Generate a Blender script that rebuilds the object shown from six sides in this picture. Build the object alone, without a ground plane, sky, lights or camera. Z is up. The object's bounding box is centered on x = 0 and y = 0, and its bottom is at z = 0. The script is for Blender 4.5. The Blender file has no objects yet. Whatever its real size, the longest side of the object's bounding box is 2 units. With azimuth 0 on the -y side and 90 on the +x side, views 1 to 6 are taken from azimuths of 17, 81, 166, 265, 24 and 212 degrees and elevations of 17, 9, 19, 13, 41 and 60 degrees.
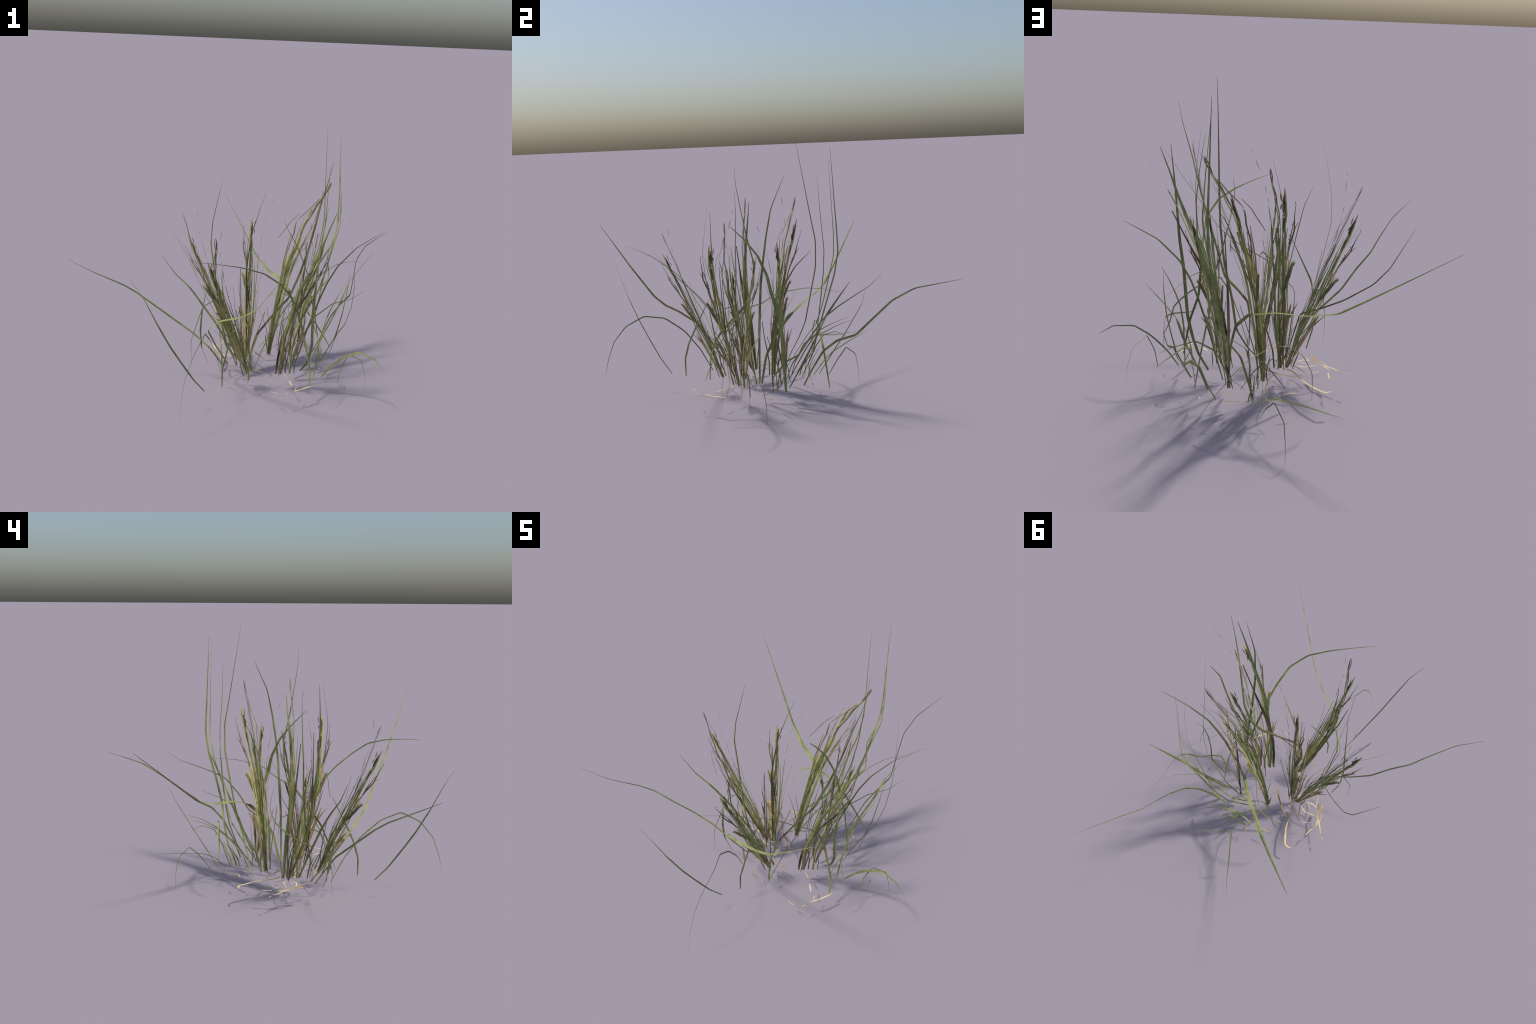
# A tussock of wild grass: loose arching blades, flowering shoots and dry straw litter.
import bpy, math, random
from mathutils import Vector, Matrix

random.seed(11)
GROUND = 0.107          # level of the cut blade bases (drooping tips reach lower)

# ------------------------------------------------------------------ materials
def _nodes(name):
    m = bpy.data.materials.new(name)
    m.use_nodes = True
    nt = m.node_tree
    nt.nodes.clear()
    out = nt.nodes.new('ShaderNodeOutputMaterial')
    b = nt.nodes.new('ShaderNodeBsdfPrincipled')
    nt.links.new(b.outputs['BSDF'], out.inputs['Surface'])
    return m, nt, b


def plant_material(name, dark, mid, light, streak=260.0, rough=0.58, spread=0.24, spec=0.25):
    """Fibrous plant tissue: fine streaks, broad blotches, a shift per piece."""
    m, nt, b = _nodes(name)
    N, Lk = nt.nodes.new, nt.links.new
    tc = N('ShaderNodeTexCoord')
    blotch = N('ShaderNodeTexNoise')
    blotch.inputs['Scale'].default_value = 14.0
    blotch.inputs['Detail'].default_value = 3.0
    Lk(tc.outputs['Object'], blotch.inputs['Vector'])
    mp = N('ShaderNodeMapping')
    mp.inputs['Scale'].default_value = (1.0, 1.0, 0.06)
    Lk(tc.outputs['Object'], mp.inputs['Vector'])
    fine = N('ShaderNodeTexNoise')
    fine.inputs['Scale'].default_value = streak
    fine.inputs['Detail'].default_value = 2.0
    Lk(mp.outputs['Vector'], fine.inputs['Vector'])
    add = N('ShaderNodeMix')
    add.data_type = 'FLOAT'
    add.inputs[0].default_value = 0.55
    Lk(fine.outputs['Fac'], add.inputs[2])
    Lk(blotch.outputs['Fac'], add.inputs[3])
    ramp = N('ShaderNodeValToRGB')
    cr = ramp.color_ramp
    cr.elements[0].position = 0.34
    cr.elements[0].color = (*dark, 1)
    cr.elements[1].position = 0.66
    cr.elements[1].color = (*light, 1)
    e = cr.elements.new(0.5)
    e.color = (*mid, 1)
    Lk(add.outputs[0], ramp.inputs['Fac'])
    info = N('ShaderNodeObjectInfo')
    rng = N('ShaderNodeMapRange')
    rng.inputs['To Min'].default_value = 1.0 - spread
    rng.inputs['To Max'].default_value = 1.0 + spread
    Lk(info.outputs['Random'], rng.inputs['Value'])
    hsv = N('ShaderNodeHueSaturation')
    Lk(rng.outputs['Result'], hsv.inputs['Value'])
    Lk(ramp.outputs['Color'], hsv.inputs['Color'])
    Lk(hsv.outputs['Color'], b.inputs['Base Color'])
    b.inputs['Roughness'].default_value = rough
    b.inputs['Specular IOR Level'].default_value = spec
    bump = N('ShaderNodeBump')
    bump.inputs['Strength'].default_value = 0.12
    bump.inputs['Distance'].default_value = 0.001
    Lk(fine.outputs['Fac'], bump.inputs['Height'])
    Lk(bump.outputs['Normal'], b.inputs['Normal'])
    return m


MAT = {
    'leaf_green': plant_material('leaf_green', (0.125, 0.148, 0.053), (0.205, 0.235, 0.084), (0.310, 0.340, 0.128)),
    'leaf_light': plant_material('leaf_light', (0.270, 0.285, 0.085), (0.400, 0.405, 0.135), (0.520, 0.510, 0.200)),
    'stem_green': plant_material('stem_green', (0.180, 0.178, 0.052), (0.280, 0.268, 0.082), (0.400, 0.370, 0.130)),
    'head_dark': plant_material('head_dark', (0.022, 0.024, 0.010), (0.062, 0.064, 0.024), (0.170, 0.165, 0.060)),
    'head_pale': plant_material('head_pale', (0.240, 0.240, 0.075), (0.380, 0.360, 0.130), (0.520, 0.480, 0.200)),
    'frayed': plant_material('frayed', (0.085, 0.092, 0.040), (0.160, 0.162, 0.068), (0.300, 0.285, 0.125)),
    'straw_ochre': plant_material('straw_ochre', (0.280, 0.195, 0.075), (0.400, 0.285, 0.115), (0.520, 0.390, 0.170)),
    'panicle_brown': plant_material('panicle_brown', (0.090, 0.067, 0.036), (0.170, 0.128, 0.068), (0.280, 0.212, 0.112)),
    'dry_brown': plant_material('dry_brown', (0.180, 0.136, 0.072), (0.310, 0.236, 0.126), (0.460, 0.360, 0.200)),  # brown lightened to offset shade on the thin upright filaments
    'dry_dark': plant_material('dry_dark', (0.095, 0.072, 0.039), (0.175, 0.134, 0.072), (0.290, 0.224, 0.122)),
    'char_black': plant_material('char_black', (0.006, 0.005, 0.004), (0.016, 0.013, 0.010), (0.050, 0.040, 0.028)),
    'charred_sheath': None,
    'purple_joint': plant_material('purple_joint', (0.075, 0.050, 0.040), (0.120, 0.082, 0.060), (0.170, 0.125, 0.080)),
    'litter_pale': plant_material('litter_pale', (0.450, 0.330, 0.165), (0.620, 0.485, 0.265), (0.800, 0.660, 0.420)),
    'litter_ochre': plant_material('litter_ochre', (0.260, 0.170, 0.070), (0.380, 0.265, 0.115), (0.520, 0.380, 0.180)),
}


def sheath_material():
    """Brown dead sheath; a ragged charred band sits a little above the foot, olive shows higher up."""
    m, nt, b = _nodes('charred_sheath')
    N, Lk = nt.nodes.new, nt.links.new
    tc = N('ShaderNodeTexCoord')
    sep = N('ShaderNodeSeparateXYZ')
    Lk(tc.outputs['Object'], sep.inputs['Vector'])
    noise = N('ShaderNodeTexNoise')
    noise.inputs['Scale'].default_value = 30.0
    noise.inputs['Detail'].default_value = 4.0
    Lk(tc.outputs['Object'], noise.inputs['Vector'])
    wob = N('ShaderNodeMath')
    wob.operation = 'MULTIPLY_ADD'
    wob.inputs[1].default_value = 0.09
    Lk(noise.outputs['Fac'], wob.inputs[0])
    Lk(sep.outputs['Z'], wob.inputs[2])
    ramp = N('ShaderNodeValToRGB')
    cr = ramp.color_ramp
    stops = [(0.15, (0.260, 0.185, 0.100)), (0.19, (0.200, 0.140, 0.078)), (0.225, (0.014, 0.012, 0.009)),
             (0.285, (0.020, 0.016, 0.012)), (0.36, (0.130, 0.092, 0.055)), (0.48, (0.260, 0.190, 0.105)),
             (0.62, (0.120, 0.092, 0.045)), (0.76, (0.065, 0.046, 0.030)), (0.95, (0.200, 0.140, 0.080))]
    cr.elements[0].position, cr.elements[0].color = stops[0][0], (*stops[0][1], 1)
    cr.elements[1].position, cr.elements[1].color = stops[-1][0], (*stops[-1][1], 1)
    for p, c in stops[1:-1]:
        cr.elements.new(p).color = (*c, 1)
    Lk(wob.outputs[0], ramp.inputs['Fac'])
    Lk(ramp.outputs['Color'], b.inputs['Base Color'])
    b.inputs['Roughness'].default_value = 0.7
    return m


MAT['charred_sheath'] = sheath_material()

# ------------------------------------------------------------------ geometry helpers
def polyline(points, rounding=1):
    """Corner-cut the hand-placed spine a little: kinks stay, but not as razor creases."""
    P = [Vector(p) for p in points]
    for _ in range(rounding):
        if len(P) < 3:
            break
        Q = [P[0]]
        for i in range(len(P) - 1):
            a, b = P[i], P[i + 1]
            if i > 0:
                Q.append(a.lerp(b, 0.09))
            if i < len(P) - 2:
                Q.append(a.lerp(b, 0.91))
        Q.append(P[-1])
        P = Q
    return P


def lengths(P):
    s = [0.0]
    for a, b in zip(P[:-1], P[1:]):
        s.append(s[-1] + (b - a).length)
    return s


def sample(values, t):
    """Piecewise-linear lookup of evenly spaced values at t in 0..1."""
    x = t * (len(values) - 1)
    i = min(int(x), len(values) - 2)
    return values[i] + (values[i + 1] - values[i]) * (x - i)


def strip(verts, faces, mats, spine, widths, across, roll=0.0, thick=0.16, fold=0.18, mat=0, mat_at=None):
    """Append one closed, lens-sectioned blade along a spine to verts/faces.
    widths: full widths, evenly spaced along the length; across: direction of the blade's width,
    turned by 'roll' degrees about the spine."""
    cr, sr = math.cos(math.radians(roll)), math.sin(math.radians(roll))
    s = lengths(spine)
    n = len(spine)
    base = len(verts)
    prev = None
    for i, p in enumerate(spine):
        t = (spine[min(i + 1, n - 1)] - spine[max(i - 1, 0)]).normalized()
        w = across - t * across.dot(t)
        if w.length < 0.15:
            w = prev.copy() if prev else t.orthogonal()
            w = w - t * w.dot(t)
        w.normalize()
        if prev is not None and w.dot(prev) < 0:
            w.negate()
        prev = w
        w = w * cr + t.cross(w) * sr
        nrm = t.cross(w)
        f = s[i] / s[-1]
        h = max(sample(widths, f), 0.0003) * 0.5
        d = h * fold
        k = max(h * thick, 0.00015)
        verts.append(p - w * h + nrm * d)
        verts.append(p + nrm * (k - d * 0.3))
        verts.append(p + w * h + nrm * d)
        verts.append(p - nrm * (k + d * 0.3))
    for i in range(n - 1):
        m = mat_at(0.5 * (s[i] + s[i + 1]) / s[-1]) if mat_at else mat
        a, b = base + i * 4, base + i * 4 + 4
        for j in range(4):
            k = (j + 1) % 4
            faces.append((a + j, a + k, b + k, b + j))
            mats.append(m)
    faces.append((base + 3, base + 2, base + 1, base))
    mats.append(mat_at(0.0) if mat_at else mat)
    e = base + (n - 1) * 4
    faces.append((e, e + 1, e + 2, e + 3))
    mats.append(mat_at(1.0) if mat_at else mat)


def make_mesh(name, verts, faces, mats, names):
    me = bpy.data.meshes.new(name)
    me.from_pydata([tuple(v) for v in verts], [], faces)
    for nm in names:
        me.materials.append(MAT[nm])
    me.polygons.foreach_set('material_index', mats)
    me.update()
    return me


def add_object(name, me, parent, matrix=None):
    ob = bpy.data.objects.new(name, me)
    bpy.context.scene.collection.objects.link(ob)
    ob.parent = parent
    if matrix is not None:
        ob.matrix_local = matrix
    return ob


tuft = bpy.data.objects.new('grass_tuft', None)
bpy.context.scene.collection.objects.link(tuft)
tuft['label'] = 'loose tussock of green grass with brown seed stalks and straw'
tuft['category'] = 'grass'


def densify(P, step):
    Q = [P[0]]
    for a, b in zip(P[:-1], P[1:]):
        k = max(1, int((b - a).length / step))
        for i in range(1, k + 1):
            Q.append(a.lerp(b, i / k))
    return Q


# ------------------------------------------------------------------ loose blades
def blade(width, facing, points, kind='plain'):
    """One leaf blade from its cut base to its thread-like tip. 'facing' is either the blade's roll in
    degrees (0 = lies flat, 90 = stands on edge in the plane of its arch) or the direction of its width."""
    spine = densify(polyline(points), 0.025)
    chord = Vector(points[-1]) - Vector(points[0])
    roll = 0.0
    if isinstance(facing, tuple):
        side = Vector(facing)
    else:
        side, roll = Vector((-chord.y, chord.x, 0.0)), facing
    if side.length < 1e-4:
        side = Vector((1, 0, 0))
    side.normalize()
    names, mat_at = ['leaf_green'], None
    widths = [0.6, 0.8, 0.95, 1.0, 0.98, 0.90, 0.76, 0.58, 0.36, 0.12]
    if kind == 'sheath':          # dead outer leaf: brown, charred round the foot, torn off at the top
        names = ['charred_sheath']
        widths = [0.62, 0.66, 0.70, 0.80, 1.0, 0.95, 0.70, 0.45, 0.36, 0.30]
    elif kind == 'kinked':        # purple joint where the blade leaves its sheath
        names = ['leaf_green', 'purple_joint']

        def mat_at(f):
            return 1 if 0.19 < f < 0.25 else 0
    elif kind == 'straw':
        names = ['dry_brown']
    verts, faces, mats = [], [], []
    strip(verts, faces, mats, spine, [width * k for k in widths], side, roll, mat_at=mat_at)
    add_object('blade', make_mesh('blade', verts, faces, mats, names), tuft)


blade(0.0119, 78, [(-0.102, -0.240, 0.107), (-0.161, -0.310, 0.241), (-0.268, -0.320, 0.325), (-0.379, -0.351, 0.406), (-0.471, -0.405, 0.493), (-0.563, -0.446, 0.571), (-0.621, -0.497, 0.627), (-0.739, -0.606, 0.716), (-0.867, -0.669, 0.794)])
blade(0.0095, (0.15, 0.27, -0.95), [(-0.079, -0.590, 0.109), (-0.119, -0.653, 0.200), (-0.166, -0.718, 0.324), (-0.208, -0.771, 0.433), (-0.253, -0.829, 0.572), (-0.303, -0.880, 0.723), (-0.360, -0.912, 0.825)])
blade(0.0083, (-0.07, 0.67, -0.74), [(-0.078, -0.336, 0.107), (-0.083, -0.405, 0.247), (-0.084, -0.497, 0.374), (-0.073, -0.614, 0.468), (-0.036, -0.738, 0.499), (-0.042, -0.852, 0.442), (-0.053, -0.929, 0.349), (-0.058, -0.971, 0.236), (-0.056, -0.995, 0.136)])
blade(0.0077, 80, [(-0.068, -0.235, 0.107), (-0.097, -0.221, 0.233), (-0.123, -0.215, 0.339), (-0.192, -0.141, 0.389), (-0.296, -0.055, 0.468), (-0.405, 0.030, 0.576), (-0.468, 0.061, 0.664), (-0.524, 0.056, 0.757), (-0.591, 0.036, 0.851)])
blade(0.0128, 123, [(-0.007, -0.162, 0.107), (-0.098, -0.165, 0.186), (-0.119, -0.199, 0.286), (-0.166, -0.223, 0.375), (-0.232, -0.241, 0.467), (-0.278, -0.268, 0.547), (-0.310, -0.287, 0.597), (-0.386, -0.310, 0.671), (-0.465, -0.328, 0.780)])
blade(0.0100, (0.5, 0.85, 0), [(-0.022, -0.209, 0.107), (-0.080, -0.217, 0.231), (-0.135, -0.190, 0.356), (-0.174, -0.166, 0.499), (-0.208, -0.147, 0.688), (-0.233, -0.141, 0.830), (-0.227, -0.134, 0.959), (-0.202, -0.132, 1.079), (-0.174, -0.135, 1.213)])
blade(0.0207, (-0.29, 0.9, 0.31), [(0.258, -0.079, 0.107), (0.258, -0.046, 0.273), (0.249, 0.025, 0.406), (0.207, 0.114, 0.496), (0.114, 0.214, 0.543), (-0.005, 0.310, 0.561), (-0.108, 0.405, 0.605), (-0.196, 0.483, 0.688), (-0.287, 0.563, 0.777), (-0.379, 0.642, 0.866), (-0.469, 0.720, 0.954)])
blade(0.0131, 57, [(0.453, -0.313, 0.113), (0.446, -0.287, 0.192), (0.421, -0.296, 0.312), (0.381, -0.281, 0.441), (0.362, -0.340, 0.568), (0.342, -0.429, 0.681), (0.313, -0.523, 0.770), (0.238, -0.599, 0.846), (0.135, -0.669, 0.886), (0.022, -0.745, 0.911), (-0.078, -0.812, 0.926)])
blade(0.0130, 48, [(-0.074, -0.218, 0.107), (-0.116, -0.323, 0.266), (-0.140, -0.401, 0.393), (-0.026, -0.527, 0.513), (0.127, -0.606, 0.591), (0.229, -0.670, 0.673), (0.301, -0.730, 0.778), (0.379, -0.791, 0.887), (0.460, -0.852, 1.005), (0.544, -0.916, 1.126)])
blade(0.0145, 105, [(0.104, -0.371, 0.107), (0.105, -0.356, 0.268), (0.130, -0.306, 0.385), (0.194, -0.237, 0.480), (0.268, -0.165, 0.577), (0.307, -0.110, 0.704), (0.344, -0.106, 0.839), (0.386, -0.147, 0.996), (0.421, -0.178, 1.155), (0.457, -0.203, 1.287), (0.477, -0.209, 1.385)], kind='kinked')
blade(0.0227, 138, [(0.437, 0.031, 0.107), (0.411, 0.030, 0.272), (0.383, 0.030, 0.426), (0.350, 0.015, 0.556), (0.338, -0.016, 0.666), (0.306, -0.030, 0.759), (0.268, -0.074, 0.872), (0.234, -0.140, 0.963), (0.226, -0.220, 1.043)])
blade(0.0140, (0.3, 0.95, 0), [(0.266, -0.092, 0.117), (0.330, -0.098, 0.266), (0.357, -0.098, 0.416), (0.330, -0.084, 0.562), (0.378, -0.080, 0.719), (0.410, -0.066, 0.862), (0.424, -0.045, 1.004), (0.420, -0.013, 1.150), (0.409, 0.068, 1.322)])
blade(0.0160, 150, [(0.351, -0.131, 0.107), (0.394, -0.171, 0.177), (0.417, -0.206, 0.245), (0.438, -0.251, 0.343), (0.443, -0.291, 0.450), (0.448, -0.329, 0.570), (0.463, -0.380, 0.708), (0.476, -0.403, 0.925), (0.500, -0.367, 1.177)])
blade(0.0240, (0.88, 0.42, -0.2), [(0.249, -0.214, 0.102), (0.263, -0.253, 0.261), (0.280, -0.278, 0.366), (0.317, -0.297, 0.504), (0.355, -0.321, 0.665), (0.426, -0.344, 0.809), (0.470, -0.353, 0.927), (0.507, -0.355, 1.043), (0.550, -0.356, 1.162)])
blade(0.0220, (0.1, 1.0, 0), [(-0.012, -0.071, 0.109), (-0.008, -0.080, 0.247), (-0.010, -0.091, 0.399), (-0.009, -0.109, 0.541), (-0.013, -0.119, 0.665), (-0.005, -0.112, 0.783), (0.008, -0.102, 0.914), (0.044, -0.090, 1.048), (0.077, -0.083, 1.162)])
blade(0.0135, (0.68, -0.73, 0), [(0.021, 0.102, 0.107), (0.118, 0.132, 0.244), (0.215, 0.162, 0.359), (0.273, 0.190, 0.465), (0.300, 0.219, 0.629), (0.338, 0.246, 0.796), (0.355, 0.246, 0.948), (0.357, 0.220, 1.092), (0.357, 0.196, 1.237), (0.357, 0.172, 1.382), (0.359, 0.148, 1.525)])
blade(0.0175, (0.68, -0.73, 0), [(0.188, 0.179, 0.107), (0.226, 0.234, 0.239), (0.263, 0.257, 0.365), (0.346, 0.265, 0.477), (0.379, 0.299, 0.616), (0.399, 0.340, 0.761), (0.419, 0.358, 0.894), (0.420, 0.352, 1.027), (0.415, 0.345, 1.169), (0.410, 0.339, 1.317), (0.405, 0.332, 1.468)])
blade(0.0110, (0.68, -0.73, 0), [(0.182, 0.041, 0.107), (0.198, 0.140, 0.256), (0.232, 0.217, 0.382), (0.331, 0.241, 0.462), (0.409, 0.259, 0.579), (0.380, 0.306, 0.718), (0.418, 0.332, 0.866), (0.438, 0.330, 0.998), (0.429, 0.326, 1.136), (0.417, 0.323, 1.277), (0.403, 0.320, 1.420)])
blade(0.0110, (0.68, -0.73, 0), [(0.207, 0.089, 0.107), (0.288, 0.176, 0.214), (0.346, 0.220, 0.330), (0.359, 0.240, 0.439), (0.372, 0.253, 0.548), (0.391, 0.263, 0.660), (0.418, 0.271, 0.775), (0.450, 0.271, 0.908), (0.454, 0.258, 1.057), (0.438, 0.253, 1.193), (0.417, 0.251, 1.322)])
blade(0.0131, 117, [(0.296, -0.023, 0.107), (0.325, -0.024, 0.218), (0.352, -0.024, 0.328), (0.382, -0.009, 0.433), (0.416, -0.000, 0.543), (0.449, 0.016, 0.636), (0.500, 0.032, 0.737), (0.594, 0.074, 0.850), (0.672, 0.103, 0.906), (0.734, 0.128, 0.950)])
blade(0.0066, 80, [(0.109, -0.401, 0.107), (0.166, -0.329, 0.294), (0.226, -0.253, 0.457), (0.290, -0.169, 0.573), (0.359, -0.074, 0.612), (0.399, 0.008, 0.674), (0.469, 0.158, 0.706), (0.525, 0.255, 0.703), (0.598, 0.348, 0.685)])
blade(0.0194, (0.49, 0.1, 0.87), [(0.378, 0.061, 0.107), (0.417, 0.118, 0.230), (0.456, 0.159, 0.327), (0.500, 0.205, 0.441), (0.533, 0.253, 0.559), (0.597, 0.304, 0.664), (0.663, 0.351, 0.761)])
blade(0.0090, 80, [(0.444, -0.043, 0.111), (0.508, -0.054, 0.225), (0.529, 0.022, 0.316), (0.561, 0.086, 0.357), (0.583, 0.143, 0.450), (0.579, 0.230, 0.559), (0.560, 0.315, 0.610), (0.533, 0.412, 0.654), (0.504, 0.512, 0.698), (0.478, 0.594, 0.757)])
blade(0.0130, 87, [(0.355, 0.152, 0.107), (0.397, 0.189, 0.204), (0.438, 0.253, 0.328), (0.485, 0.323, 0.396), (0.527, 0.420, 0.431), (0.521, 0.524, 0.516), (0.515, 0.638, 0.608), (0.551, 0.756, 0.675), (0.606, 0.872, 0.703), (0.659, 0.985, 0.729)])
blade(0.0077, 80, [(0.262, 0.064, 0.107), (0.306, 0.096, 0.225), (0.332, 0.134, 0.290), (0.363, 0.156, 0.354), (0.429, 0.191, 0.410), (0.454, 0.212, 0.431), (0.495, 0.244, 0.438), (0.554, 0.292, 0.450), (0.619, 0.394, 0.476)])
blade(0.0090, 60, [(0.455, -0.227, 0.107), (0.465, -0.181, 0.338), (0.485, -0.114, 0.461), (0.508, -0.115, 0.527), (0.536, -0.104, 0.596), (0.573, -0.060, 0.680)])
blade(0.0077, 80, [(0.438, -0.059, 0.115), (0.451, -0.001, 0.147), (0.518, 0.029, 0.292), (0.538, -0.000, 0.373), (0.557, -0.010, 0.464), (0.570, 0.012, 0.598), (0.573, 0.078, 0.715)])
blade(0.0052, 42, [(0.590, -0.202, 0.105), (0.605, -0.197, 0.204), (0.641, -0.183, 0.290), (0.659, -0.170, 0.277), (0.711, -0.142, 0.246), (0.737, -0.131, 0.151), (0.746, -0.132, 0.052)])
blade(0.0123, 66, [(0.492, -0.182, 0.117), (0.545, -0.191, 0.197), (0.595, -0.198, 0.252), (0.630, -0.205, 0.284), (0.694, -0.219, 0.324), (0.715, -0.221, 0.327), (0.796, -0.251, 0.318), (0.865, -0.289, 0.263)])
blade(0.0077, 80, [(0.372, -0.166, 0.550), (0.405, -0.208, 0.509), (0.437, -0.249, 0.468), (0.468, -0.288, 0.422), (0.499, -0.322, 0.372), (0.521, -0.320, 0.289), (0.549, -0.341, 0.220), (0.551, -0.343, 0.114)])
blade(0.0062, 72, [(0.192, 0.345, 0.104), (0.181, 0.401, 0.185), (0.160, 0.464, 0.251), (0.154, 0.475, 0.244), (0.131, 0.531, 0.197), (0.126, 0.549, 0.100), (0.125, 0.553, 0.003)])
blade(0.0124, 150, [(0.444, 0.283, 0.107), (0.375, 0.285, 0.206), (0.305, 0.288, 0.296), (0.231, 0.290, 0.368), (0.153, 0.294, 0.412), (0.073, 0.296, 0.423), (-0.001, 0.303, 0.374), (-0.047, 0.301, 0.283), (-0.053, 0.299, 0.145)])
blade(0.0057, 75, [(0.170, 0.289, 0.103), (0.190, 0.375, 0.241), (0.208, 0.448, 0.356), (0.216, 0.497, 0.439), (0.227, 0.552, 0.536), (0.187, 0.588, 0.627)])
blade(0.0084, 33, [(0.196, 0.247, 0.107), (0.171, 0.314, 0.176), (0.127, 0.387, 0.220), (0.052, 0.505, 0.252), (-0.016, 0.621, 0.278), (-0.067, 0.695, 0.293)])
blade(0.0066, 80, [(0.233, 0.089, 0.107), (0.189, 0.201, 0.265), (0.155, 0.271, 0.341), (0.195, 0.309, 0.363), (0.212, 0.393, 0.407), (0.215, 0.490, 0.436)])
blade(0.0066, 80, [(0.164, 0.117, 0.107), (0.150, 0.147, 0.190), (0.141, 0.226, 0.300), (0.141, 0.311, 0.371), (0.143, 0.384, 0.404), (0.135, 0.487, 0.434)])
blade(0.0066, 80, [(0.213, 0.225, 0.106), (0.120, 0.232, 0.156), (0.157, 0.277, 0.277), (0.186, 0.319, 0.350), (0.202, 0.390, 0.369), (0.219, 0.458, 0.334)])
blade(0.0066, 80, [(-0.105, -0.222, 0.107), (-0.134, -0.204, 0.271), (-0.164, -0.184, 0.408), (-0.193, -0.165, 0.486), (-0.212, -0.184, 0.473), (-0.240, -0.237, 0.459), (-0.284, -0.302, 0.259), (-0.279, -0.299, 0.104)])
blade(0.0106, (0.17, 0.37, -0.91), [(-0.180, -0.272, 0.112), (-0.219, -0.293, 0.228), (-0.221, -0.311, 0.346), (-0.206, -0.331, 0.469), (-0.165, -0.405, 0.570), (-0.121, -0.484, 0.678)])
blade(0.0114, 81, [(-0.007, -0.508, 0.110), (-0.008, -0.507, 0.218), (0.006, -0.480, 0.316), (0.014, -0.437, 0.408), (0.031, -0.392, 0.500), (0.048, -0.347, 0.592)])


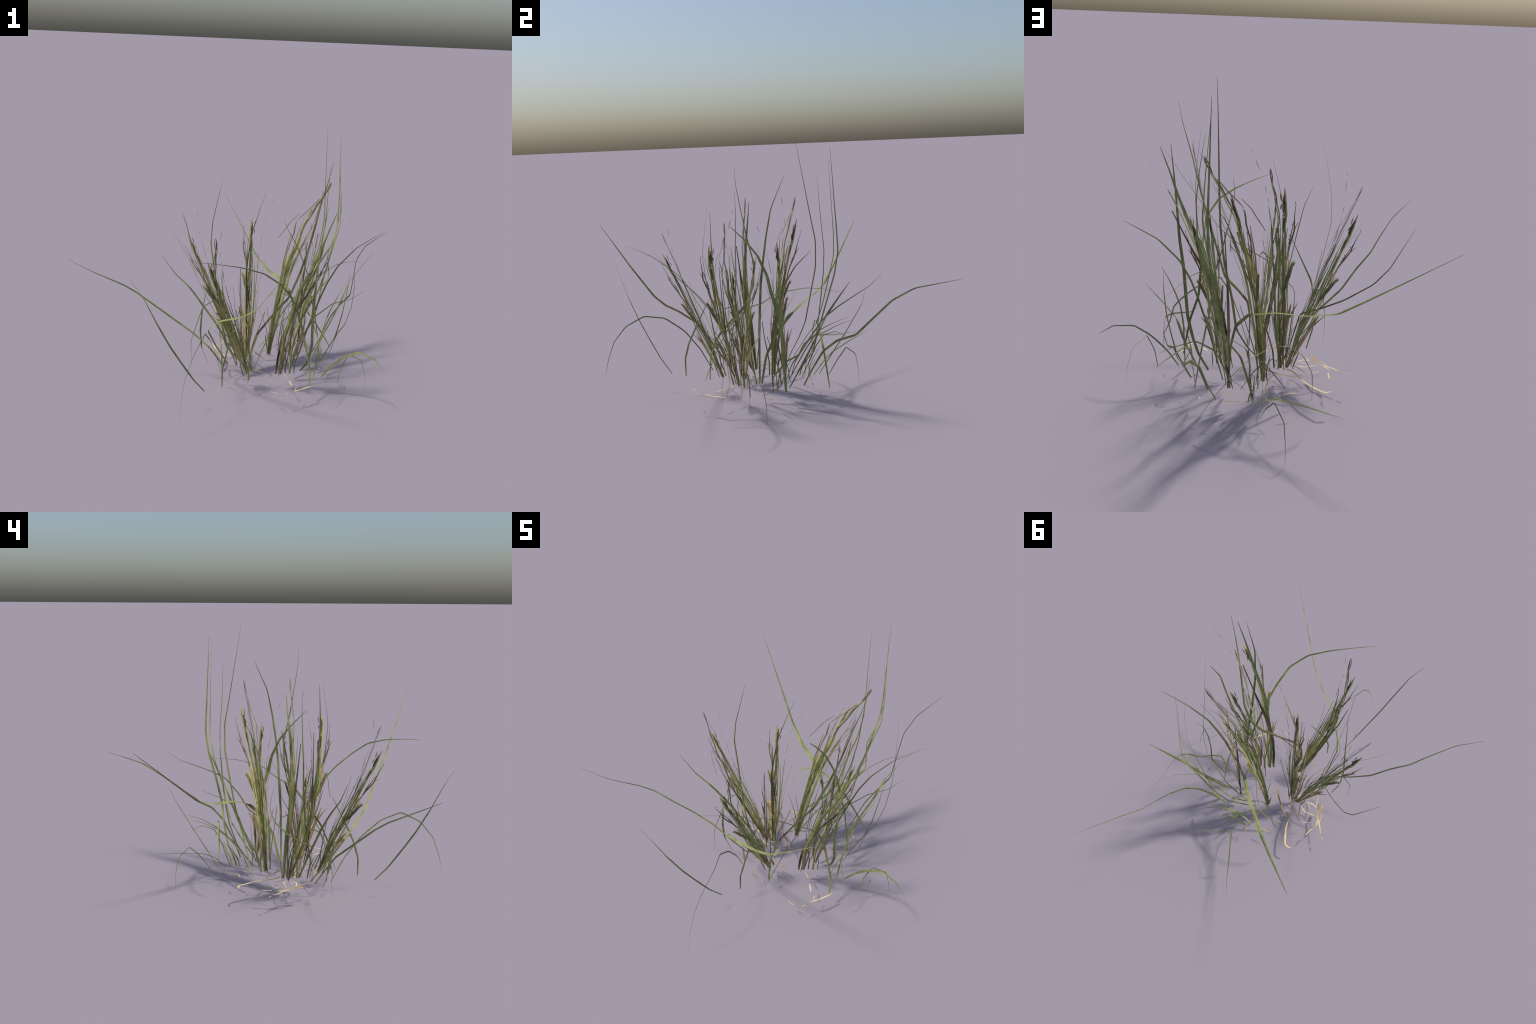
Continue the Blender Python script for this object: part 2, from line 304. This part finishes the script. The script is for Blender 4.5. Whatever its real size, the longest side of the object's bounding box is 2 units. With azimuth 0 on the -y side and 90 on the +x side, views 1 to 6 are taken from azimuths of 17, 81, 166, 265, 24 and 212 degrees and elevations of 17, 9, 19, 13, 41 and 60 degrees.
# ------------------------------------------------------------------ flowering shoots
# Layouts drawn in the shoot's own plane: (u across, v along), shoot length = 1.
SHOOT = [
    ('stem', 'stem_green', [0.0156, 0.0184, 0.0211, 0.0184], [(0.000, 0.000), (-0.008, 0.100), (-0.014, 0.200), (-0.012, 0.284), (-0.009, 0.358), (0.002, 0.427)]),
    ('stem', 'leaf_green', [0.0211, 0.0156, 0.0138, 0.0101], [(0.002, 0.421), (-0.007, 0.531), (-0.005, 0.646), (-0.003, 0.741), (-0.005, 0.823), (-0.001, 0.872)]),
    ('stem', 'leaf_light', [0.0119, 0.0083, 0.0083, 0.0055], [(0.008, 0.430), (0.011, 0.522), (0.004, 0.643), (0.004, 0.752), (0.006, 0.828), (0.003, 0.874)]),
    ('seed_head', 'head_dark', [0.0074, 0.0175, 0.0165, 0.0046], [(0.003, 0.853), (-0.002, 0.892), (-0.003, 0.928), (-0.003, 0.964)]),
    ('seed_head', 'head_dark', [0.0055, 0.0138, 0.0092], [(0.001, 0.764), (0.001, 0.803), (0.002, 0.845)]),
    ('seed_head', 'head_pale', [0.0046, 0.0119, 0.0083, 0.0028], [(0.010, 0.820), (0.011, 0.863), (0.008, 0.928), (0.007, 0.964)]),
    ('seed_head', 'straw_ochre', [0.0119, 0.0101, 0.0037], [(0.001, 0.940), (0.002, 0.969), (0.000, 1.000)]),
    ('seed_head', 'head_dark', [0.0028, 0.0064, 0.0028], [(-0.016, 0.931), (-0.020, 0.955), (-0.022, 0.975)]),
    ('seed_head', 'head_dark', [0.0028, 0.0064, 0.0028], [(-0.019, 0.891), (-0.017, 0.905), (-0.015, 0.919)]),
    ('frayed_leaf', 'frayed', [0.0092, 0.0184, 0.0230, 0.0211, 0.0119], [(0.002, 0.421), (0.013, 0.474), (0.031, 0.538), (0.046, 0.588), (0.054, 0.607)]),
    ('panicle', 'straw_ochre', [0.0046, 0.0119, 0.0147, 0.0055], [(0.002, 0.515), (0.015, 0.558), (0.014, 0.610), (0.026, 0.647), (0.025, 0.668)]),
    ('panicle', 'panicle_brown', [0.0074, 0.0101, 0.0092, 0.0064, 0.0046, 0.0023], [(0.023, 0.643), (0.029, 0.690), (0.042, 0.734), (0.054, 0.781), (0.053, 0.822), (0.054, 0.870), (0.059, 0.919)]),
    ('panicle', 'panicle_brown', [0.0037, 0.0064, 0.0046, 0.0028], [(0.027, 0.684), (0.031, 0.725), (0.038, 0.767), (0.049, 0.820)]),
    ('panicle', 'panicle_brown', [0.0046, 0.0037, 0.0023], [(0.052, 0.775), (0.059, 0.797), (0.072, 0.821)]),
    ('panicle', 'straw_ochre', [0.0046, 0.0064, 0.0028], [(0.022, 0.536), (0.027, 0.575), (0.028, 0.622)]),
    ('dry_leaf', 'dry_brown', [0.0119, 0.0211, 0.0239, 0.0138, 0.0028], [(0.009, 0.072), (0.015, 0.153), (0.024, 0.236), (0.035, 0.294), (0.049, 0.376)]),
    ('dry_leaf', 'dry_brown', [0.0101, 0.0074, 0.0028], [(0.042, 0.295), (0.057, 0.331), (0.084, 0.379)]),
    ('dry_leaf', 'straw_ochre', [0.0046, 0.0064, 0.0055, 0.0023], [(-0.005, 0.213), (0.007, 0.258), (0.025, 0.293), (0.045, 0.369)]),
    ('dry_leaf', 'dry_dark', [0.0046, 0.0092, 0.0074, 0.0028], [(0.035, 0.003), (0.030, 0.037), (0.029, 0.078), (0.024, 0.122)]),
    ('dry_leaf', 'dry_dark', [0.0092, 0.0083, 0.0064, 0.0046], [(-0.035, 0.002), (-0.043, 0.097), (-0.065, 0.179), (-0.092, 0.258), (-0.126, 0.377)]),
    ('filament', 'dry_brown', [0.0055, 0.0041, 0.0037, 0.0018], [(-0.002, 0.020), (-0.042, 0.232), (-0.058, 0.343), (-0.065, 0.454), (-0.071, 0.544)]),
    ('filament', 'dry_brown', [0.0046, 0.0041, 0.0037, 0.0018], [(-0.003, 0.030), (-0.054, 0.345), (-0.049, 0.463), (-0.071, 0.575), (-0.110, 0.732)]),
    ('filament', 'panicle_brown', [0.0055, 0.0051, 0.0046, 0.0032], [(0.003, 0.038), (-0.041, 0.280), (-0.039, 0.415), (-0.051, 0.596), (-0.053, 0.678), (-0.060, 0.763)]),
    ('filament', 'panicle_brown', [0.0032, 0.0023], [(-0.055, 0.677), (-0.066, 0.668)]),
    ('filament', 'panicle_brown', [0.0037, 0.0083, 0.0028], [(-0.049, 0.340), (-0.055, 0.346), (-0.055, 0.356)]),
    ('filament', 'leaf_green', [0.0023, 0.0023, 0.0018, 0.0014], [(-0.015, 0.153), (-0.015, 0.428), (-0.020, 0.576), (-0.020, 0.753)]),
    ('filament', 'dry_brown', [0.0023, 0.0046, 0.0037, 0.0018], [(-0.062, 0.796), (-0.066, 0.827), (-0.072, 0.862), (-0.082, 0.912)]),
    ('filament', 'dry_brown', [0.0014, 0.0032, 0.0018], [(-0.090, 0.970), (-0.097, 0.998), (-0.099, 1.012)]),
    ('filament', 'dry_brown', [0.0014, 0.0037, 0.0018], [(-0.127, 1.091), (-0.138, 1.116), (-0.149, 1.142)]),
    ('filament', 'dry_brown', [0.0014, 0.0041, 0.0018], [(-0.163, 1.178), (-0.171, 1.198)]),
    ('filament', 'dry_brown', [0.0018, 0.0032, 0.0023], [(-0.085, 0.947), (-0.082, 0.920)]),
]
TALL_SHOOT = [
    ('stem', 'stem_green', [0.0140, 0.0147, 0.0154, 0.0182, 0.0210, 0.0175], [(0.000, 0.000), (-0.025, 0.108), (-0.045, 0.221), (-0.055, 0.340), (-0.073, 0.448), (-0.070, 0.550), (-0.056, 0.612), (-0.053, 0.678)]),
    ('stem', 'leaf_green', [0.0091, 0.0119, 0.0126, 0.0119, 0.0084], [(-0.053, 0.650), (-0.058, 0.708), (-0.055, 0.750), (-0.039, 0.809), (-0.030, 0.864), (-0.018, 0.902), (-0.010, 0.931)]),
    ('stem', 'panicle_brown', [0.0077, 0.0140, 0.0119, 0.0028], [(-0.012, 0.925), (-0.007, 0.952), (-0.002, 0.976), (0.000, 1.000)]),
    ('stem', 'leaf_green', [0.0070, 0.0091, 0.0084, 0.0077, 0.0028], [(-0.014, 0.059), (-0.058, 0.286), (-0.081, 0.460), (-0.096, 0.541), (-0.099, 0.588), (-0.106, 0.681)]),
    ('stem', 'leaf_green', [0.0063, 0.0077, 0.0070, 0.0035], [(-0.049, 0.233), (-0.061, 0.397), (-0.045, 0.482), (-0.036, 0.600)]),
    ('stem', 'leaf_green', [0.0070, 0.0056, 0.0042, 0.0028], [(-0.037, 0.593), (-0.029, 0.659), (-0.017, 0.738), (-0.007, 0.767)]),
    ('filament', 'straw_ochre', [0.0035, 0.0077, 0.0056, 0.0028], [(-0.071, 0.393), (-0.082, 0.482), (-0.087, 0.537), (-0.093, 0.587)]),
    ('filament', 'dry_brown', [0.0035, 0.0042, 0.0063, 0.0077, 0.0035], [(-0.092, 0.580), (-0.094, 0.635), (-0.093, 0.691), (-0.098, 0.720), (-0.101, 0.750)]),
    ('filament', 'dry_brown', [0.0032, 0.0042, 0.0042, 0.0021], [(-0.027, 0.901), (-0.057, 0.836), (-0.080, 0.797), (-0.100, 0.756)]),
    ('filament', 'dry_brown', [0.0021, 0.0035, 0.0042, 0.0028], [(-0.098, 0.796), (-0.125, 0.747), (-0.144, 0.688), (-0.162, 0.636)]),
    ('filament', 'dry_brown', [0.0035, 0.0032, 0.0028], [(-0.059, 0.439), (-0.051, 0.520), (-0.035, 0.586), (-0.009, 0.637)]),
    ('filament', 'dry_brown', [0.0032, 0.0035, 0.0021], [(-0.005, 0.612), (-0.014, 0.646), (-0.015, 0.657)]),
    ('filament', 'leaf_green', [0.0021, 0.0018, 0.0014], [(-0.034, 0.594), (-0.017, 0.738), (-0.015, 0.874)]),
    ('filament', 'leaf_green', [0.0018, 0.0018, 0.0011], [(-0.030, 0.614), (-0.001, 0.737), (-0.006, 0.840)]),
    ('filament', 'panicle_brown', [0.0035, 0.0042, 0.0028], [(-0.051, 0.098), (-0.028, 0.047), (-0.001, 0.004)]),
    ('filament', 'dry_brown', [0.0021, 0.0025, 0.0018], [(-0.094, 0.254), (-0.049, 0.158), (-0.014, 0.078)]),
]

# narrow leaves hugging the stem of every shoot
SHOOT += [
    ('narrow_leaf', 'leaf_green', [0.006, 0.011, 0.010, 0.002], [(-0.006, 0.0), (-0.030, 0.22), (-0.040, 0.45), (-0.030, 0.70)]),
    ('narrow_leaf', 'leaf_light', [0.005, 0.009, 0.008, 0.002], [(0.006, 0.0), (0.018, 0.20), (0.020, 0.40), (0.034, 0.62)]),
    ('narrow_leaf', 'leaf_green', [0.005, 0.010, 0.008, 0.002], [(-0.010, 0.0), (-0.022, 0.18), (-0.020, 0.40), (-0.016, 0.84)]),
    ('narrow_leaf', 'straw_ochre', [0.004, 0.007, 0.006, 0.002], [(0.010, 0.02), (0.012, 0.20), (0.030, 0.34), (0.028, 0.48)]),
]
TALL_SHOOT += [
    ('narrow_leaf', 'leaf_light', [0.005, 0.009, 0.008, 0.002], [(0.004, 0.0), (-0.020, 0.25), (-0.040, 0.48), (-0.020, 0.72)]),
    ('narrow_leaf', 'leaf_green', [0.005, 0.009, 0.008, 0.002], [(-0.004, 0.0), (-0.050, 0.30), (-0.060, 0.50), (-0.075, 0.68)]),
]


def shoot_meshes(layout, seed):
    """One mesh per kind of part of a shoot; local z runs along the shoot, x across it."""
    rnd = random.Random(seed)
    kinds = {}
    for idx, (kind, mat, widths, pts) in enumerate(layout):
        d = kinds.setdefault(kind, dict(v=[], f=[], m=[], names=[]))
        if mat not in d['names']:
            d['names'].append(mat)
        depth = rnd.uniform(-0.003, 0.003)
        bow = rnd.uniform(-0.003, 0.003)
        P = []
        for u, v in pts:
            P.append(Vector((u, depth + bow * math.sin(v * 5.0), v)))
        spine = densify(polyline(P), 0.03)
        round_section = kind in ('stem', 'filament', 'panicle')
        # a stem is a bundle of narrow leaves folded round each other: split it into strands
        strands = [(0.0, 1.0, mat)]
        if kind == 'stem' and max(widths) > 0.012:
            trio = ['leaf_light', mat, 'leaf_green'] if mat != 'panicle_brown' else [mat, 'dry_dark', mat]
            rnd.shuffle(trio)
            strands = [(-0.34, 0.42, trio[0]), (0.02, 0.46, trio[1]), (0.36, 0.38, trio[2])]
            if len(pts) > 5:
                strands.append((rnd.uniform(-0.5, 0.5), 0.16, 'straw_ochre'))
        for shift, share, strand_mat in strands:
            if strand_mat not in d['names']:
                d['names'].append(strand_mat)
            n = len(spine)
            line = []
            for i in range(n):
                w = sample(widths, i / (n - 1))
                sway = 0.0 if len(strands) == 1 else 0.0022 * math.sin(i * 0.35 + shift * 9)
                line.append(spine[i] + Vector((shift * w + sway, shift * 0.008, 0)))
            ws = [sample(widths, k / 7.0) * share for k in range(8)]
            strip(d['v'], d['f'], d['m'], line, ws, Vector((1, 0, 0)), roll=shift * 50,
                  thick=0.2 if round_section else 0.15, fold=0.0 if round_section else 0.1,
                  mat=d['names'].index(strand_mat))
        if kind == 'frayed_leaf':              # bristles of the torn end
            end, back = Vector(P[-1]), Vector(P[-3])
            along = (end - back).normalized()
            for k in range(7):
                off = (k - 3) * 0.0030
                start = end + Vector((off * 0.9, rnd.uniform(-0.002, 0.002), 0)) - along * 0.02
                tip = start + along * rnd.uniform(0.020, 0.034) + Vector((off * 0.35, 0, 0))
                if 'head_pale' not in d['names']:
                    d['names'].append('head_pale')
                strip(d['v'], d['f'], d['m'], [start, start.lerp(tip, 0.5), tip], [0.0030, 0.0026, 0.0008],
                      Vector((1, 0, 0)), mat=d['names'].index('head_pale'))
        if kind == 'panicle' and mat == 'panicle_brown' and len(pts) > 3:   # spikelets along the branch
            for k in range(7):
                f = rnd.uniform(0.1, 1.0)
                i = min(int(f * (len(P) - 1)), len(P) - 2)
                q = P[i].lerp(P[i + 1], f * (len(P) - 1) - i)
                side = rnd.choice((-1, 1))
                tip = q + Vector((side * rnd.uniform(0.002, 0.008), rnd.uniform(-0.003, 0.003), rnd.uniform(0.010, 0.022)))
                strip(d['v'], d['f'], d['m'], [q, q.lerp(tip, 0.5), tip], [0.0016, 0.0042, 0.001],
                      Vector((1, 0, 0)), thick=0.5, mat=d['names'].index(mat))
    return {k: make_mesh(k, d['v'], d['f'], d['m'], d['names']) for k, d in kinds.items()}


def place_shoot(meshes, foot, tip, across, squeeze=1.0, bare=(), bow=None):
    """Stand a shoot with its foot and tip at the given points; 'across' is the side of its
    frayed leaf; 'bow' is how far the middle of the shoot sags away from the straight line."""
    foot, tip, across = Vector(foot), Vector(tip), Vector(across)
    axis = tip - foot
    L = axis.length
    z = axis / L
    x = (across - z * across.dot(z)).normalized()
    y = z.cross(x)
    M = Matrix.Translation(foot) @ Matrix((
        (x.x * L * squeeze, y.x * L, z.x * L, 0), (x.y * L * squeeze, y.y * L, z.y * L, 0),
        (x.z * L * squeeze, y.z * L, z.z * L, 0), (0, 0, 0, 1)))
    if bow:
        local = M.to_3x3().inverted() @ Vector(bow)
        bent = {}
        for kind, me in meshes.items():
            me = me.copy()
            for v in me.vertices:
                f = min(max(v.co.z, 0.0), 1.0)
                v.co += local * (4.0 * f * (1.0 - f))
            bent[kind] = me
        meshes = bent
    stem = add_object('stem', meshes['stem'], tuft, M)
    for kind, me in meshes.items():
        if kind != 'stem' and kind not in bare:
            add_object(kind, me, stem, Matrix.Identity(4))


short = shoot_meshes(SHOOT, 3)
for foot, tip, across, bare, bow in (
        ((-0.002, -0.095, GROUND), (0.007, -0.113, 1.014), (-0.99, 0.16, 0.0), (), None),
        ((0.260, -0.213, GROUND), (0.530, -0.367, 0.985), (-0.016, -0.050, -0.007), ('narrow_leaf',), (-0.045, -0.030, 0.0)),
        ((-0.035, -0.097, GROUND), (-0.372, -0.158, 0.865), (-0.91, 0.05, -0.40), (), None),
        ((0.073, -0.289, GROUND), (-0.075, -0.601, 0.871), (-0.67, -0.74, -0.2), (), None),
        ((0.302, -0.190, GROUND), (0.442, -0.110, 0.895), (0.042, 0.032, -0.010), ('narrow_leaf',), (-0.020, -0.010, 0.0)),
        ((0.277, 0.059, GROUND), (0.374, 0.023, 0.955), (-0.024, 0.051, 0.007), ('narrow_leaf',), None),
        ((0.110, 0.020, GROUND), (0.309, 0.156, 1.071), (-0.53, 0.85, 0.0), (), (-0.035, -0.020, 0.0)),
        ((-0.012, -0.154, GROUND), (-0.030, -0.190, 0.735), (0.1, -1.0, 0.0), (), None)):
    place_shoot(short, foot, tip, across, bare=bare, bow=bow)

tall = shoot_meshes(TALL_SHOOT, 5)
for foot, tip, across, squeeze, bare in (
        ((0.108, 0.020, GROUND), (0.408, 0.126, 1.211), (0.93, 0.24, -0.27), 1.0, ()),
        ((0.073, -0.289, GROUND), (-0.033, -0.603, 1.000), (1.0, -0.1, 0.1), 1.1, ('filament',)),
        ((-0.035, -0.097, GROUND), (-0.393, -0.187, 0.998), (0.0, 1.0, 0.1), 0.8, ()),
        ((0.262, -0.112, GROUND), (0.424, -0.152, 1.218), (0.3, 0.9, 0.0), 0.5, ('filament', 'narrow_leaf'))):
    place_shoot(tall, foot, tip, across, squeeze, bare)

# ------------------------------------------------------------------ straw litter round the foot
def straw(width, points, mat='litter_pale', z=0.121):
    P = [Vector((x, y, z + 0.0015 * math.sin(9 * i))) for i, (x, y) in enumerate(points)]
    a, b = P[0], P[-1]
    side = Vector((-(b - a).y, (b - a).x, 0)).normalized()
    verts, faces, mats = [], [], []
    strip(verts, faces, mats, densify(polyline(P), 0.01), [width * k for k in (0.6, 0.9, 1.0, 0.9, 0.7)],
          side, thick=0.35, fold=0.1)
    add_object('straw', make_mesh('straw', verts, faces, mats, [mat]), tuft)


straw(.011, [(-0.011, -0.062), (-0.042, -0.029), (-0.060, 0.018), (-0.065, 0.057)], 'litter_ochre')
straw(.012, [(-0.065, 0.057), (-0.081, 0.103), (-0.106, 0.149), (-0.133, 0.192), (-0.153, 0.199), (-0.175, 0.194)])
straw(.009, [(0.121, -0.114), (0.090, -0.071), (0.043, -0.026), (-0.007, 0.016), (-0.041, 0.031)], 'litter_ochre')
straw(.005, [(0.158, -0.264), (0.105, -0.257), (0.042, -0.264), (-0.034, -0.281)], 'litter_ochre')
straw(.006, [(-0.065, -0.082), (-0.088, -0.038), (-0.102, -0.000)], 'litter_ochre')
straw(.008, [(-0.071, -0.080), (-0.099, -0.066), (-0.122, -0.058)])
straw(.005, [(-0.122, -0.058), (-0.155, -0.066), (-0.180, -0.070)])
straw(.007, [(-0.079, -0.123), (-0.104, -0.118), (-0.130, -0.095)])
straw(.007, [(-0.113, -0.228), (-0.137, -0.178), (-0.160, -0.116)])
straw(.006, [(-0.102, -0.128), (-0.127, -0.133), (-0.155, -0.125)])
straw(.020, [(-0.178, -0.160), (-0.186, -0.135), (-0.186, -0.108)], 'litter_ochre')
straw(.012, [(-0.183, -0.112), (-0.191, -0.080), (-0.210, -0.061), (-0.223, -0.017)])
straw(.006, [(-0.204, -0.115), (-0.221, -0.084), (-0.229, -0.047), (-0.222, 0.004)])
straw(.007, [(-0.213, -0.063), (-0.245, -0.026), (-0.273, 0.012)])
straw(.008, [(-0.285, 0.027), (-0.308, 0.045)])
straw(.007, [(-0.220, 0.016), (-0.210, 0.025), (-0.204, 0.071)])
straw(.004, [(-0.130, -0.002), (-0.147, 0.010), (-0.177, -0.015)])
straw(.006, [(0.000, 0.079), (-0.032, 0.086)], 'litter_ochre')
straw(.005, [(0.049, -0.008), (0.079, 0.025), (0.102, 0.070), (0.123, 0.124), (0.139, 0.180)], 'litter_ochre')
straw(.006, [(0.053, 0.185), (0.026, 0.182), (-0.010, 0.179)], 'litter_ochre')
straw(.007, [(0.330, 0.202), (0.284, 0.209), (0.226, 0.216), (0.207, 0.219)])
straw(.004, [(0.323, 0.203), (0.307, 0.188)])
straw(.008, [(0.300, 0.150), (0.283, 0.128), (0.270, 0.109)])
straw(.007, [(0.427, 0.161), (0.430, 0.139)])
straw(.005, [(0.414, 0.199), (0.382, 0.196), (0.366, 0.204)], 'litter_ochre')
straw(.004, [(0.136, 0.200), (0.126, 0.230), (0.115, 0.259)], 'litter_ochre')
straw(.006, [(0.276, -0.240), (0.310, -0.276)])
straw(.007, [(0.331, -0.310), (0.345, -0.333), (0.359, -0.357)])
straw(.008, [(0.386, -0.423), (0.423, -0.385), (0.471, -0.314)])
straw(.004, [(0.398, -0.409), (0.387, -0.385), (0.400, -0.364)])
straw(.005, [(0.271, -0.467), (0.276, -0.474), (0.313, -0.484)])
straw(.006, [(0.355, -0.475), (0.367, -0.455)])
straw(.006, [(0.345, -0.494), (0.350, -0.484)], 'litter_ochre')
straw(.006, [(0.375, -0.453), (0.382, -0.452)], 'litter_ochre')
straw(.005, [(0.003, -0.348), (0.034, -0.397)], 'litter_ochre')
straw(.005, [(-0.003, -0.390), (0.012, -0.389)], 'litter_ochre')
straw(.005, [(0.071, -0.245), (0.116, -0.246), (0.159, -0.260)], 'litter_ochre')
straw(.007, [(-0.061, -0.125), (-0.015, -0.136), (0.029, -0.149)])
straw(.005, [(-0.010, -0.113), (0.034, -0.101)])
straw(.008, [(0.457, -0.093), (0.458, -0.083)])
straw(.008, [(0.531, -0.056), (0.543, -0.063)], 'litter_ochre')
straw(.010, [(0.568, -0.092), (0.569, -0.069)], 'litter_ochre')
straw(.006, [(0.112, -0.342), (0.121, -0.369)], 'litter_ochre')
straw(.005, [(0.410, 0.058), (0.434, 0.060)])

# ------------------------------------------------------------------ dead outer sheaths
blade(0.019, (0.88, 0.42, -0.2), [(0.229, -0.228, GROUND), (0.242, -0.252, 0.216), (0.262, -0.272, 0.350), (0.328, -0.290, 0.520), (0.420, -0.306, 0.690), (0.503, -0.320, 0.864)], kind='sheath')
blade(0.018, (0.1, 1.0, 0.0), [(-0.012, -0.071, GROUND), (-0.006, -0.085, 0.250), (-0.008, -0.105, 0.400), (-0.006, -0.125, 0.570), (-0.002, -0.143, 0.720), (0.003, -0.160, 0.895)], kind='sheath')
blade(0.014, (1.0, 0.2, 0.0), [(0.285, 0.060, GROUND), (0.284, 0.062, 0.250), (0.286, 0.060, 0.420), (0.292, 0.054, 0.600), (0.300, 0.048, 0.740), (0.306, 0.040, 0.860)], kind='sheath')

# ------------------------------------------------------------------ short young growth between the shoots
young = random.Random(23)
FEET = [(0.07, -0.29), (-0.02, -0.21), (0.03, -0.08), (-0.05, -0.10), (0.11, 0.02), (0.16, 0.05), (0.19, 0.18),
        (0.20, 0.22), (-0.04, -0.08), (0.12, 0.01), (0.43, -0.03), (0.40, -0.23),
        (0.22, -0.14), (-0.07, -0.33), (0.14, 0.11), (-0.02, -0.12), (0.09, 0.03)]
for i in range(28):
    fx, fy = FEET[i % len(FEET)]
    fx += young.uniform(-0.02, 0.02)
    fy += young.uniform(-0.02, 0.02)
    out = Vector((fx - 0.16, fy + 0.05, 0.0))
    out = (out.normalized() if out.length > 0.02 else Vector((1, 0, 0))) * young.uniform(0.2, 1.0)
    out += Vector((young.uniform(-0.5, 0.5), young.uniform(-0.5, 0.5), 0))
    h = young.uniform(0.14, 0.42)
    reach = out * h * young.uniform(0.25, 0.6)
    pts = []
    for k in range(5):
        t = k / 4.0
        pts.append((fx + reach.x * t ** 1.5, fy + reach.y * t ** 1.5, GROUND + h * (t - 0.22 * t * t)))
    blade(young.uniform(0.004, 0.008), young.uniform(0, 180), pts, kind='straw' if i % 5 == 0 else 'plain')
